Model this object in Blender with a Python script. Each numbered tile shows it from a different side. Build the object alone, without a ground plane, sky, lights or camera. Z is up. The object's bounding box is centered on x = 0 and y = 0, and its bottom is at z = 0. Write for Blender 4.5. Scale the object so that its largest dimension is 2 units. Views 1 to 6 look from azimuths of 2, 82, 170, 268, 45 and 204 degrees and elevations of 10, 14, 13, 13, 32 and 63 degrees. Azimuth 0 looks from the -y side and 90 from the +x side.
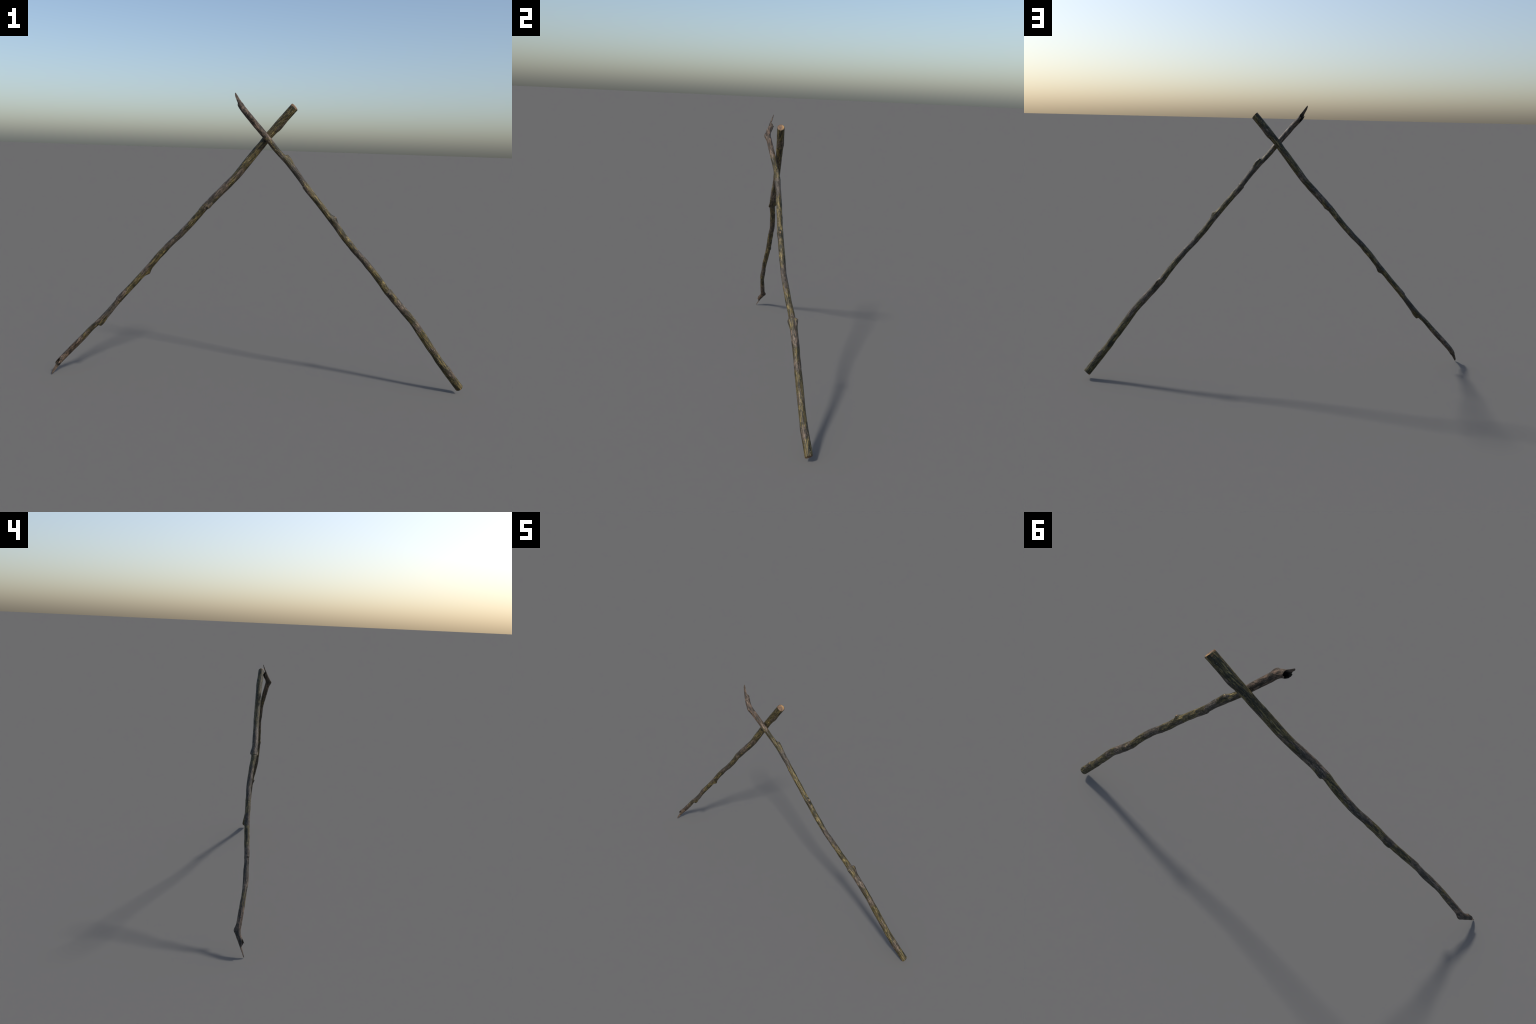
"""Two weathered, algae-stained sticks leaning across each other in an A shape.

Both are the same bent branch (sawn butt, twig stubs, a kinked hollow broken tip),
built once as a swept tube in its own frame (x along the stick, metres) and placed twice.
"""
import bpy, math
import numpy as np
from mathutils import Matrix, Vector, noise

for o in list(bpy.data.objects):
    bpy.data.objects.remove(o, do_unlink=True)

# ------------------------------------------------------------------ the branch
# spine: sideways bend (y, z, mm) and mean radius (mm) at even steps along the stick
STEP = 1.618 / 45
SPINE_Y = [-.5, -1.9, -3.7, -5.8, -5.4, -5.8, -5.7, -5, -4.6, -4.1, -4.1, -2.7, -1.8, 0, .7, 1.7, 1.2, .8,
           -2.4, -6.1, -7.9, -9.8, -11.3, -12.2, -10.1, -8.8, -7.2, -6.3, -4.4, -2.5, -.6, 2.9, 4.7, 8.4,
           10.8, 12.9, 13.1, 15.5, 15.9, 14.7, 12.6, 9.9, 7.5, 4.6, 1.8, 0]
SPINE_Z = [0, -.3, -1, -1.7, -2, -2.3, -6.1, -7.9, -10.3, -12.8, -15, -17.5, -16.9, -15.4, -14.2, -12.3,
           -11.2, -9.3, -11.2, -12, -12.9, -11.7, -11, -8, -6, -6, -5.2, -6.6, -7.9, -7.8, -8.2, -8.5, -8,
           -7.9, -8.6, -10.5, -12.1, -12.9, -10.9, -6.6, -4.1, -4.3, -3.6, -2.3, -.7, .3]
RADIUS = [17.9, 17.8, 17.9, 17.9, 16.7, 16.2, 15.9, 16.4, 16.3, 16.6, 16.5, 16, 15.8, 16.6, 16.5, 16.6, 16.2,
          15, 14.2, 14.1, 13.9, 14.1, 13.7, 13.1, 13.1, 14.2, 14.1, 14, 13.6, 13.4, 13.1, 13.4, 13.2, 13.5,
          12.8, 12.4, 13.4, 14.2, 13.3, 11.9, 11.8, 12.8, 13.2, 13.3, 13.4, 13]
# beyond the kink the spine turns sideways: (x, y, z, radius)
KINK = [(1.640, 5.0, 1.0, 12.8), (1.664, 16.5, 1.2, 12.6), (1.691, 29.0, -1.2, 12.2), (1.718, 41.5, -5.2, 12),
        (1.745, 54, -10.2, 12)]
# slow oval flattening of the cross-section, mm, 14 knots along the shaft
OVAL_C2 = [-.64, -.44, -.5, -.62, 0, -.14, 0, -.1, .1, .1, -.2, .2, 0, 0]
OVAL_S2 = [1.04, .85, .41, .53, .39, .22, .87, .65, .73, .55, .1, .2, .3, .3]
OVAL_C3 = [0, 0, .24, .54, .25, 0, .1, .1, -.3, 0, .2, .2, -.15, -.4]

# swellings: x, angle deg, height mm, length towards butt, towards tip, half width mm, steepness
KNOTS = [(1.379, -72, 9.6, .040, .0060, 7.5, 3.0), (1.029, -100, 10.0, .019, .015, 7.0, 1.7),
         (.591, -37, 12.5, .028, .0065, 6.2, 2.0), (.591, 184, 7.4, .026, .008, 7.0, 2.0)]
SWELLINGS = [(1.034, -168, 3.0, .016, .010, 7), (1.222, 88, 2.6, .035, .006, 12), (.122, -103, 2.2, .035, .010, 14),
             (1.613, -166, 8.0, .018, .013, 8, 2.0), (.596, -88, 1.2, .02, .01, 9), (.30, 90, .8, .05, .05, 14),
             (.86, 60, 1.0, .03, .02, 12), (.46, -110, .8, .05, .04, 12)]
# length of the broken tube past the kink by angle: a long splinter at -150 deg, jagged elsewhere (deg, mm)
RIM = [(-212, 82), (-205, 90), (-198, 104), (-188, 117), (-176, 125), (-164, 129.5), (-154, 131), (-146, 129.5), (-139, 123),
       (-134, 112), (-129, 96), (-122, 81), (-95, 75), (-70, 71), (-45, 64), (-30, 66), (-12, 70), (-2, 60), (20, 51),
       (45, 47), (62, 58), (90, 72), (118, 82), (132, 76), (142, 82)]
TIP_X0 = 1.632

xs = np.array([i * STEP for i in range(46)] + [k[0] for k in KINK])
ys = np.array(SPINE_Y + [k[1] for k in KINK]) / 1000
zs = np.array(SPINE_Z + [k[2] for k in KINK]) / 1000
rs = np.array(RADIUS + [k[3] for k in KINK]) / 1000


def curve(x, f):
    """Catmull-Rom through the knots (xs, f)."""
    m = np.gradient(f, xs)
    x = np.asarray(x, float)
    i = np.clip(np.searchsorted(xs, x) - 1, 0, len(xs) - 2)
    h = xs[i + 1] - xs[i]
    t = (x - xs[i]) / h
    t2, t3 = t * t, t * t * t
    return ((2 * t3 - 3 * t2 + 1) * f[i] + (t3 - 2 * t2 + t) * h * m[i]
            + (-2 * t3 + 3 * t2) * f[i + 1] + (t3 - t2) * h * m[i + 1])


def spine(x):
    x = np.asarray(x, float)
    c = np.stack([x, curve(x, ys), curve(x, zs)], -1)
    d = .004
    a = np.stack([x - d, curve(np.maximum(x - d, 0), ys), curve(np.maximum(x - d, 0), zs)], -1)
    b = np.stack([x + d, curve(x + d, ys), curve(x + d, zs)], -1)
    t = b - a
    t /= np.linalg.norm(t, axis=-1, keepdims=True)
    e1 = np.array([0, 1, 0]) - t * t[..., 1:2]
    e1 /= np.linalg.norm(e1, axis=-1, keepdims=True)
    return c, e1, np.cross(t, e1)


def wrap(a):
    return (a + math.pi) % (2 * math.pi) - math.pi


def swelling(x, th, r, k):
    x0, a, h, lb, lt, w = k[:6]
    ds = np.where(x < x0, (x0 - x) / lb, (x - x0) / lt)
    dth = wrap(th - math.radians(a)) * r / (w / 1000)
    q = np.sqrt((ds ** 2 + dth ** 2))
    return h / 1000 * np.exp(-q ** (k[6] if len(k) > 6 else 2.2))


def fbm(p, octaves=3):
    v, amp = 0.0, 1.0
    for _ in range(octaves):
        v += amp * noise.noise(p)
        p = p * 2.07 + Vector((3.1, 1.7, 5.3))
        amp *= .5
    return v


def skin_radius(x, th):
    """Outer radius of the branch at (x, th), metres; arrays of the same shape."""
    r = curve(x, rs)
    u = np.clip(x / 1.62 * 13, 0, 13)
    kn = np.arange(14)
    oval = (np.interp(u, kn, OVAL_C2) * np.cos(2 * th) + np.interp(u, kn, OVAL_S2) * np.sin(2 * th)
            + np.interp(u, kn, OVAL_C3) * np.cos(3 * th)) / 1000
    r0 = r.copy()
    r = r + oval + .0006
    for k in KNOTS + SWELLINGS:
        r = r + swelling(x, th, r0, k)
    # node rings: a fine collar with a groove on its tip side
    for xr, depth in ((1.231, 1.0), (.608, .9), (1.048, .6), (.905, .7), (1.392, .6)):
        wob = xr + .003 * np.sin(th + xr * 9)
        r = r - depth / 1000 * np.exp(-((x - wob) / .0022) ** 2) + depth * .6 / 1000 * np.exp(-((x - wob + .007) / .006) ** 2)
    # bark relief: lengthwise ridges and pits
    flat_x, flat_t, flat_r = x.ravel(), th.ravel(), r.ravel()
    out = np.empty(len(flat_x))
    for i in range(len(flat_x)):
        c, s = math.cos(flat_t[i]), math.sin(flat_t[i])
        X = flat_x[i]
        lump = fbm(Vector((X * 22, c * 1.0, s * 1.0)), 2)
        ridge = fbm(Vector((X * 30 + 7, c * 4.2, s * 4.2)), 3)
        crack = abs(noise.noise(Vector((X * 16, c * 5.5 + 9, s * 5.5))))
        grain = noise.noise(Vector((X * 260, c * 9, s * 9 + 4)))
        out[i] = (.28 * lump + .34 * ridge - .65 * max(0, .10 - crack) / .10 + .13 * grain) / 1000
    return (flat_r + out).reshape(x.shape)


NT = 120
theta = np.linspace(-math.pi, math.pi, NT, endpoint=False)
shaft_x = np.concatenate([np.array([.0012, .0024]), np.arange(.0045, TIP_X0 - .0005, .0022), [TIP_X0]])
rim_th = np.array([r[0] for r in RIM]) * math.pi / 180
rim_u = np.array([r[1] for r in RIM]) / 1000
rim = np.interp(theta, np.concatenate([rim_th - 2 * math.pi, rim_th, rim_th + 2 * math.pi]), np.tile(rim_u, 3))
jag = np.array([noise.noise(Vector((math.cos(t) * 7, math.sin(t) * 7, 2.2))) for t in theta])
splint = np.exp(-(wrap(theta + math.radians(162)) / .6) ** 2)
rim = rim + .005 * jag * (1 - .85 * splint)
rim_x = 1.618 + .9 * rim
NTIP = 46
rows_x = [np.full(NT, x) for x in shaft_x]
for j in range(1, NTIP + 1):
    rows_x.append(TIP_X0 + (rim_x - TIP_X0) * (j / NTIP))
RX = np.array(rows_x)
# the saw cut is slanted: rows near the butt shear into its plane x = .166 y - .124 z
slant = .018 * (.166 * np.cos(theta) - .124 * np.sin(theta))
RX = RX + slant * np.clip(1 - RX / .05, 0, 1)
TH = np.broadcast_to(theta, RX.shape).copy()
RR = skin_radius(RX, TH)
RR[0] -= .0010 - .0009 * jag          # worn, chipped edge of the saw cut
RR[1] -= .0003


def place(x, th, r):
    c, e1, e2 = spine(x)
    return c + r[..., None] * (np.cos(th)[..., None] * e1 + np.sin(th)[..., None] * e2)


OUT = place(RX, TH, RR)                       # outer skin, one grid

# inside of the hollow: from the broken rim back down to a ragged floor
wall = (.0027 + .0032 * splint)
NIN = 26
floor_x = 1.652
IX, IR = [], []
for j in range(NIN + 1):
    f = j / NIN
    x = rim_x - .0006 + (floor_x - rim_x) * f
    near_tip = np.clip((rim_x - x) / .030, 0, 1)
    thick = np.minimum(wall * (.28 + .72 * near_tip ** .7), .9 * RR[-1])
    IX.append(x)
    IR.append(curve(x, rs) - thick)
IX, IR = np.array(IX), np.array(IR)
ITH = np.broadcast_to(theta, IX.shape).copy()
fib = np.array([[noise.noise(Vector((x * 30, math.cos(t) * 6, math.sin(t) * 6 + 8))) for x, t in zip(rx, theta)] for rx in IX])
IR = IR + .0009 * fib
INN = place(IX, ITH, IR)


# ------------------------------------------------------------------ mesh helpers
def grid_faces(nr, nc, flip=False):
    r = np.arange(nr - 1)[:, None]
    c = np.arange(nc)[None, :]
    c2 = (c + 1) % nc
    q = np.stack([r * nc + c, r * nc + c2, (r + 1) * nc + c2, (r + 1) * nc + c], -1).reshape(-1, 4)
    return q[:, ::-1] if flip else q


def vertex_normals(v, faces):
    n = np.zeros_like(v)
    a, b, c, d = (v[faces[:, i]] for i in range(4))
    fn = np.cross(c - a, d - b)
    for i in range(4):
        np.add.at(n, faces[:, i], fn)
    return n / np.maximum(np.linalg.norm(n, axis=1, keepdims=True), 1e-12)


def make_mesh(name, v, faces, normals, mat):
    used = np.unique(np.concatenate([np.ravel(f) for f in faces])) if isinstance(faces, list) else np.unique(faces)
    remap = np.full(len(v), -1)
    remap[used] = np.arange(len(used))
    fl = [[int(remap[i]) for i in f] for f in faces]
    me = bpy.data.meshes.new(name)
    me.from_pydata([tuple(p) for p in v[used]], [], fl)
    me.polygons.foreach_set("use_smooth", [True] * len(fl))
    me.update()
    if normals is not None:
        me.normals_split_custom_set_from_vertices([tuple(n) for n in normals[used]])
    me.materials.append(mat)
    return me


# ------------------------------------------------------------------ materials
class Build:
    """Tiny node-tree writer."""

    def __init__(self, name):
        self.mat = bpy.data.materials.new(name)
        self.mat.use_nodes = True
        self.nt = self.mat.node_tree
        self.bsdf = self.nt.nodes["Principled BSDF"]
        self.co = self.nt.nodes.new("ShaderNodeTexCoord").outputs["Object"]

    def put(self, sock, val):
        if hasattr(val, "is_output") or isinstance(val, bpy.types.NodeSocket):
            self.nt.links.new(val, sock)
        else:
            sock.default_value = val

    def mapped(self, scale, loc=(0, 0, 0)):
        n = self.nt.nodes.new("ShaderNodeMapping")
        self.nt.links.new(self.co, n.inputs["Vector"])
        n.inputs["Scale"].default_value = scale
        n.inputs["Location"].default_value = loc
        return n.outputs[0]

    def noise(self, scale, vscale=(1, 1, 1), detail=4, rough=.6, loc=(0, 0, 0), dist=0):
        n = self.nt.nodes.new("ShaderNodeTexNoise")
        self.nt.links.new(self.mapped(vscale, loc), n.inputs["Vector"])
        n.inputs["Scale"].default_value = scale
        n.inputs["Detail"].default_value = detail
        n.inputs["Roughness"].default_value = rough
        n.inputs["Distortion"].default_value = dist
        return n.outputs["Fac"]

    def voronoi(self, scale, vscale=(1, 1, 1), feature="F1", out="Distance"):
        n = self.nt.nodes.new("ShaderNodeTexVoronoi")
        n.feature = feature
        self.nt.links.new(self.mapped(vscale), n.inputs["Vector"])
        n.inputs["Scale"].default_value = scale
        return n.outputs[out]

    def math(self, op, a, b=0.0, clamp=False):
        n = self.nt.nodes.new("ShaderNodeMath")
        n.operation = op
        n.use_clamp = clamp
        self.put(n.inputs[0], a)
        self.put(n.inputs[1], b)
        return n.outputs[0]

    def range(self, v, a, b, c=0.0, d=1.0, smooth=True):
        n = self.nt.nodes.new("ShaderNodeMapRange")
        n.interpolation_type = "SMOOTHSTEP" if smooth else "LINEAR"
        self.put(n.inputs["Value"], v)
        for s, x in zip(("From Min", "From Max", "To Min", "To Max"), (a, b, c, d)):
            n.inputs[s].default_value = x
        return n.outputs[0]

    def mix(self, fac, a, b, blend="MIX"):
        n = self.nt.nodes.new("ShaderNodeMix")
        n.data_type = "RGBA"
        n.blend_type = blend
        self.put(n.inputs[0], fac)
        for s, x in ((n.inputs[6], a), (n.inputs[7], b)):
            self.put(s, x if isinstance(x, bpy.types.NodeSocket) else (*x, 1))
        return n.outputs[2]

    def ramp(self, fac, stops, interp="LINEAR"):
        n = self.nt.nodes.new("ShaderNodeValToRGB")
        n.color_ramp.interpolation = interp
        el = n.color_ramp.elements
        while len(el) < len(stops):
            el.new(.5)
        for e, (p, c) in zip(el, stops):
            e.position = p
            e.color = (c, c, c, 1) if not isinstance(c, tuple) else (*c, 1)
        self.put(n.inputs[0], fac)
        return n.outputs[0]

    def xyz(self):
        n = self.nt.nodes.new("ShaderNodeSeparateXYZ")
        self.nt.links.new(self.co, n.inputs[0])
        return n.outputs

    def near(self, p, r0, r1):
        n = self.nt.nodes.new("ShaderNodeVectorMath")
        n.operation = "DISTANCE"
        self.nt.links.new(self.co, n.inputs[0])
        n.inputs[1].default_value = p
        return self.range(n.outputs["Value"], r0, r1, 1, 0)

    def bump(self, h, strength, dist):
        n = self.nt.nodes.new("ShaderNodeBump")
        n.inputs["Strength"].default_value = strength
        n.inputs["Distance"].default_value = dist
        self.put(n.inputs["Height"], h)
        self.nt.links.new(n.outputs[0], self.bsdf.inputs["Normal"])


OLIVE_PALE = (0.225, 0.174, 0.068)
OLIVE = (0.084, 0.063, 0.021)
OLIVE_DEEP = (0.025, 0.024, 0.009)
PINK_GREY = (0.168, 0.123, 0.089)
GREY_BROWN = (0.054, 0.042, 0.03)
SOOT = (0.012, 0.011, 0.008)
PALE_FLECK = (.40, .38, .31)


def bark_material():
    m = Build("mossy_bark")
    x, y, z = m.xyz()
    along = m.math("DIVIDE", x, 1.75)
    # where the grey, algae-free bark lies along the stick, on its two sides
    warp = m.math("MULTIPLY", m.math("SUBTRACT", m.noise(60, (.5, 1, 1), 3, .6), .5), .05)
    pos = m.math("ADD", along, warp)

    def at(stops):
        return m.ramp(pos, [(s / 1.75, v) for s, v in stops])
    side_a = at([(0, .12), (.055, .15), (.075, .75), (.125, .7), (.145, .2), (.25, .45), (.29, .12), (.345, .25), (.365, .7),
                 (.41, .55), (.425, .05), (.455, .15), (.47, .85), (.51, .75), (.55, .45), (.60, .5)])
    side_a2 = at([(.60, .5), (.63, .2), (.745, .25), (.765, .8), (.85, .75), (.87, .2), (1.0, .3), (1.05, .12), (1.235, .2),
                  (1.25, .95), (1.325, .95), (1.34, .12), (1.42, .15), (1.48, .45), (1.50, .95), (1.7, .95)])
    side_b = at([(0, .2), (.3, .15), (.41, .3), (.43, .85), (.59, .9), (.61, .25), (.66, .25), (.72, .7), (.86, .8), (.9, .3)])
    side_b2 = at([(.9, .3), (.96, .3), (.975, .75), (1.05, .75), (1.065, .12), (1.155, .15), (1.175, .75), (1.38, .8),
                  (1.43, .35), (1.49, .5), (1.53, .95), (1.7, .95)])
    cut = m.math("GREATER_THAN", pos, .60 / 1.75)
    cutb = m.math("GREATER_THAN", pos, .9 / 1.75)
    ga = m.mix(cut, side_a, side_a2)
    gb = m.mix(cutb, side_b, side_b2)
    side = m.range(m.math("ADD", z, m.math("MULTIPLY", y, .35)), -.014, .000)
    zone = m.mix(side, ga, gb)
    patch = m.noise(85, (.30, 1, 1), 5, .62, (3, 1, 2))
    grey = m.range(m.math("ADD", zone, m.math("MULTIPLY", m.math("SUBTRACT", patch, .5), 2.3)), .36, .62)
    # algae: olive in several strengths, drawn out lengthwise
    streak = m.noise(300, (.055, 1, 1), 5, .65, (1, 4, 2))
    blot = m.noise(150, (.15, 1, 1), 5, .65, (7, 2, 1))
    algae = m.mix(m.range(streak, .48, .61), OLIVE, OLIVE_PALE)
    algae = m.mix(m.range(blot, .49, .57), algae, OLIVE_DEEP)
    # bare bark: pinkish grey with darker streaks
    bare = m.mix(m.range(m.noise(190, (.16, 1, 1), 5, .65, (5, 5, 1)), .43, .57), GREY_BROWN, PINK_GREY)
    bare = m.mix(m.range(m.noise(140, (.4, 1, 1), 4, .6, (2, 8, 3)), .53, .62, 0, .85), bare, (.034, .029, .021))
    # the slate-grey smooth collar beyond the third twig stub
    slate = m.math("MULTIPLY", m.range(x, 1.235, 1.255), m.range(x, 1.32, 1.335, 1, 0))
    dull = m.math("MULTIPLY", m.range(x, .74, .77), m.range(x, .84, .87, 1, 0))
    slate = m.math("MAXIMUM", slate, m.math("MULTIPLY", dull, .6))
    bare = m.mix(m.math("MULTIPLY", slate, .7), bare, (.056, .049, .040))
    col = m.mix(grey, algae, bare)
    # big irregular patches: straw-pale stretches beside dull dark ones, redder towards the thin tip
    big = m.noise(62, (.34, 1, 1), 3, .55, (5, 9, 4))
    col = m.mix(1.0, col, m.range(big, .38, .62, .58, 1.28), "MULTIPLY")
    col = m.mix(m.range(x, 1.46, 1.56, 0, .8), col, m.mix(1.0, col, (.98, .86, .80), "MULTIPLY"))
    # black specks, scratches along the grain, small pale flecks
    scratch = m.noise(330, (.055, 1, 1), 3, .7, (9, 1, 4))
    col = m.mix(m.range(scratch, .565, .62, 0, .9), col, SOOT)
    soot = m.noise(230, (.24, 1, 1), 5, .7, (4, 4, 9))
    col = m.mix(m.range(soot, .53, .59, 0, .85), col, (.020, .019, .012))
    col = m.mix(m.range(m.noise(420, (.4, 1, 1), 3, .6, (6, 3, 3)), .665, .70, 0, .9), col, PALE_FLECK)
    # pale broken wood on the ends of the twig stubs
    scars = 0.0
    for k in KNOTS[:3]:
        p = place(np.array([k[0] + .003]), np.array([math.radians(k[1])]),
                  np.array([curve(np.array([k[0]]), rs)[0] + k[2] / 1000]))[0]
        scars = m.math("MAXIMUM", scars, m.near(tuple(float(v) for v in p), .0028, .0062))
    pits = 0.0
    for k in KNOTS:
        p = place(np.array([k[0] - .009]), np.array([math.radians(k[1] - 4)]),
                  np.array([curve(np.array([k[0]]), rs)[0] + k[2] / 1000 * .6]))[0]
        pits = m.math("MAXIMUM", pits, m.near(tuple(float(v) for v in p), .003, .0115))
        p = place(np.array([k[0] + .010]), np.array([math.radians(k[1])]), np.array([curve(np.array([k[0]]), rs)[0] + .001]))[0]
        pits = m.math("MAXIMUM", pits, m.near(tuple(float(v) for v in p), .004, .0085))
    col = m.mix(m.math("MULTIPLY", pits, m.range(blot, .40, .52, .15, .9)), col, SOOT)
    col = m.mix(m.math("MULTIPLY", scars, m.range(patch, .35, .6, .25, .9)), col, (.26, .165, .09))
    # torn bark showing wood at the sawn edge
    torn = m.math("MULTIPLY", m.range(x, .002, .010, 1, 0), m.range(m.noise(110, (1, 1, 1), 3, .5, (2, 2, 7)), .56, .64))
    col = m.mix(torn, col, (.40, .19, .075))
    m.put(m.bsdf.inputs["Base Color"], col)
    m.put(m.bsdf.inputs["Roughness"], m.range(m.noise(260, (.3, 1, 1), 4, .6, (8, 8, 2)), .35, .65, .68, .35))
    m.bsdf.inputs["Specular IOR Level"].default_value = .36
    h = m.math("ADD", m.noise(420, (.10, 1, 1), 5, .65), m.math("MULTIPLY", m.noise(700, (.7, 1, 1), 3, .6), .5))
    m.bump(h, .75, .0016)
    return m.mat


def cut_material():
    m = Build("sawn_wood")
    x, y, z = m.xyz()
    n1 = m.noise(190, (1, 1, 1), 4, .6)
    d = m.math("SQRT", m.math("ADD", m.math("MULTIPLY", y, y), m.math("MULTIPLY", z, z)))
    ring = m.math("SINE", m.math("ADD", m.math("MULTIPLY", d, 2600), m.math("MULTIPLY", n1, 9)))
    heart = m.mix(m.range(n1, .38, .62), (.185, .112, .062), (.080, .046, .028))
    sap = m.mix(m.range(n1, .38, .62), (.40, .235, .085), (.22, .125, .055))
    gold = m.range(m.math("SUBTRACT", m.math("MULTIPLY", n1, .030), y), .018, .023)
    col = m.mix(gold, heart, sap)
    col = m.mix(m.range(ring, .2, 1, 0, .25), col, (.12, .07, .045))
    col = m.mix(m.range(d, .0006, .0026, .7, 0), col, (.08, .05, .035))
    col = m.mix(m.range(d, .0150, .0172, 0, .85), col, (.055, .036, .018))
    m.put(m.bsdf.inputs["Base Color"], col)
    m.bsdf.inputs["Roughness"].default_value = .75
    m.bump(n1, .5, .0012)
    return m.mat


def splinter_material():
    m = Build("rotten_wood")
    x, y, z = m.xyz()
    n1 = m.noise(160, (.2, 1, 1), 5, .65)
    n2 = m.noise(240, (.6, 1, 1), 4, .6, (3, 3, 3))
    wood = m.mix(m.range(n1, .35, .65), (.14, .095, .065), (.058, .042, .030))
    rot = m.mix(m.range(n2, .5, .68), (.022, .016, .010), (.065, .048, .026))
    col = m.mix(m.range(m.math("ADD", x, m.math("MULTIPLY", m.math("SUBTRACT", n2, .5), .03)), 1.690, 1.706), rot, wood)
    m.put(m.bsdf.inputs["Base Color"], col)
    m.bsdf.inputs["Roughness"].default_value = .85
    m.bump(n1, .6, .0015)
    return m.mat


BARK, CUT, ROT = bark_material(), cut_material(), splinter_material()

# ------------------------------------------------------------------ split the skin into parts
nr, nc = RX.shape
V = OUT.reshape(-1, 3)
FACES = grid_faces(nr, nc, flip=True)
NRM = vertex_normals(V, FACES)
ctr = V[FACES].mean(1)
if ((NRM * (V - place(RX, TH, np.zeros_like(RX)).reshape(-1, 3))).sum(1)).mean() < 0:
    FACES = FACES[:, ::-1]
    NRM = -NRM
fx = RX.reshape(-1)[FACES].mean(1)
a = TH.reshape(-1)[FACES]
fth = np.arctan2(np.sin(a).mean(1), np.cos(a).mean(1))
region = np.zeros(len(FACES), int)                       # 0 shaft
for i, k in enumerate(KNOTS):
    ds = np.where(fx < k[0], (k[0] - fx) / (k[3] * 1.15), (fx - k[0]) / (k[4] * 1.5))
    dt = wrap(fth - math.radians(k[1])) * .0145 / (k[5] / 1000 * 1.25)
    region[ds ** 2 + dt ** 2 < 1] = 2 + i
region[np.repeat(np.arange(nr - 1), nc) >= len(shaft_x) - 1] = 1   # broken tip

meshes = {"bark_shaft": make_mesh("bark_shaft", V, FACES[region == 0], NRM, BARK),
          "broken_tip": make_mesh("broken_tip", V, FACES[region == 1], NRM, BARK)}
knot_meshes = [make_mesh("knot", V, FACES[region == 2 + i], NRM, BARK) for i in range(len(KNOTS))]

# sawn butt: rings closing from the worn edge to the pith, slightly ragged
edge = OUT[0]
c0 = edge.mean(0)
cv, cf = [], []
NB = 14
for j in range(NB + 1):
    f = 1 - j / NB * .97
    for i in range(NT):
        p = c0 + (edge[i] - c0) * f
        if j:
            p = p + np.array([-.0012 * min(1, j / 2) + .0007 * noise.noise(Vector((p[1] * 160, p[2] * 160, 3))), 0, 0])
        cv.append(p)
cv.append(c0 + np.array([-.001, 0, 0]))
cf = [list(map(int, q)) for q in grid_faces(NB + 1, NT)]
cf += [[NB * NT + i, NB * NT + (i + 1) % NT, len(cv) - 1] for i in range(NT)]
cv = np.array(cv)
q = cv[cf[0]]
if np.cross(q[1] - q[0], q[2] - q[0])[0] > 0:
    cf = [f[::-1] for f in cf]
meshes["sawn_end"] = make_mesh("sawn_end", cv, cf, None, CUT)

# hollow: broken rim, inner wall, floor
hv = np.concatenate([OUT[-1][None], INN]).reshape(-1, 3)
hf = [list(map(int, f)) for f in grid_faces(NIN + 2, NT)]
hc = INN[-1].mean(0) - np.array([.006, 0, 0])
hv = np.concatenate([hv, hc[None]])
hf += [[(NIN + 1) * NT + i, (NIN + 1) * NT + (i + 1) % NT, len(hv) - 1] for i in range(NT)]
i = (NIN // 2) * NT
q = hv[hf[i]]
axis_pt = place(np.array([q[:, 0].mean()]), np.zeros(1), np.zeros(1))[0]
if np.dot(np.cross(q[1] - q[0], q[2] - q[0]), axis_pt - q.mean(0)) < 0:
    hf = [f[::-1] for f in hf]
meshes["hollow"] = make_mesh("hollow", hv, hf, None, ROT)

# ------------------------------------------------------------------ two sticks, same branch
AXES = Matrix(((-.64345, -.03578, -.76465), (-.05551, .99846, 0), (.76347, .04245, -.64444))).to_4x4()
POSE_A = Matrix.Translation((.9866, .0276, .0268)) @ AXES
TURN = Matrix(((.99970, .01009, -.02243), (.01027, -.99992, .00789), (-.02235, -.00812, -.99972))).to_4x4()
POSE_B = Matrix.Translation((-.8437, -.0101, 1.3630)) @ TURN @ POSE_A

LABELS = ("crooked mossy stick leaning, sawn butt resting on the ground",
          "crooked mossy stick leaning, splintered hollow tip on the ground")
for pose, label in zip((POSE_A, POSE_B), LABELS):
    root = bpy.data.objects.new("wooden_stick", None)
    root.empty_display_size = .05
    bpy.context.scene.collection.objects.link(root)
    root.matrix_world = pose
    root["label"] = label
    root["category"] = "stick"

    def child(name, mesh, parent):
        ob = bpy.data.objects.new(name, mesh)
        bpy.context.scene.collection.objects.link(ob)
        ob.parent = parent
        return ob
    child("bark_shaft", meshes["bark_shaft"], root)
    child("sawn_end", meshes["sawn_end"], root)
    tip = child("broken_tip", meshes["broken_tip"], root)
    child("hollow", meshes["hollow"], tip)
    for me in knot_meshes:
        child("knot", me, root)
bpy.context.view_layer.update()
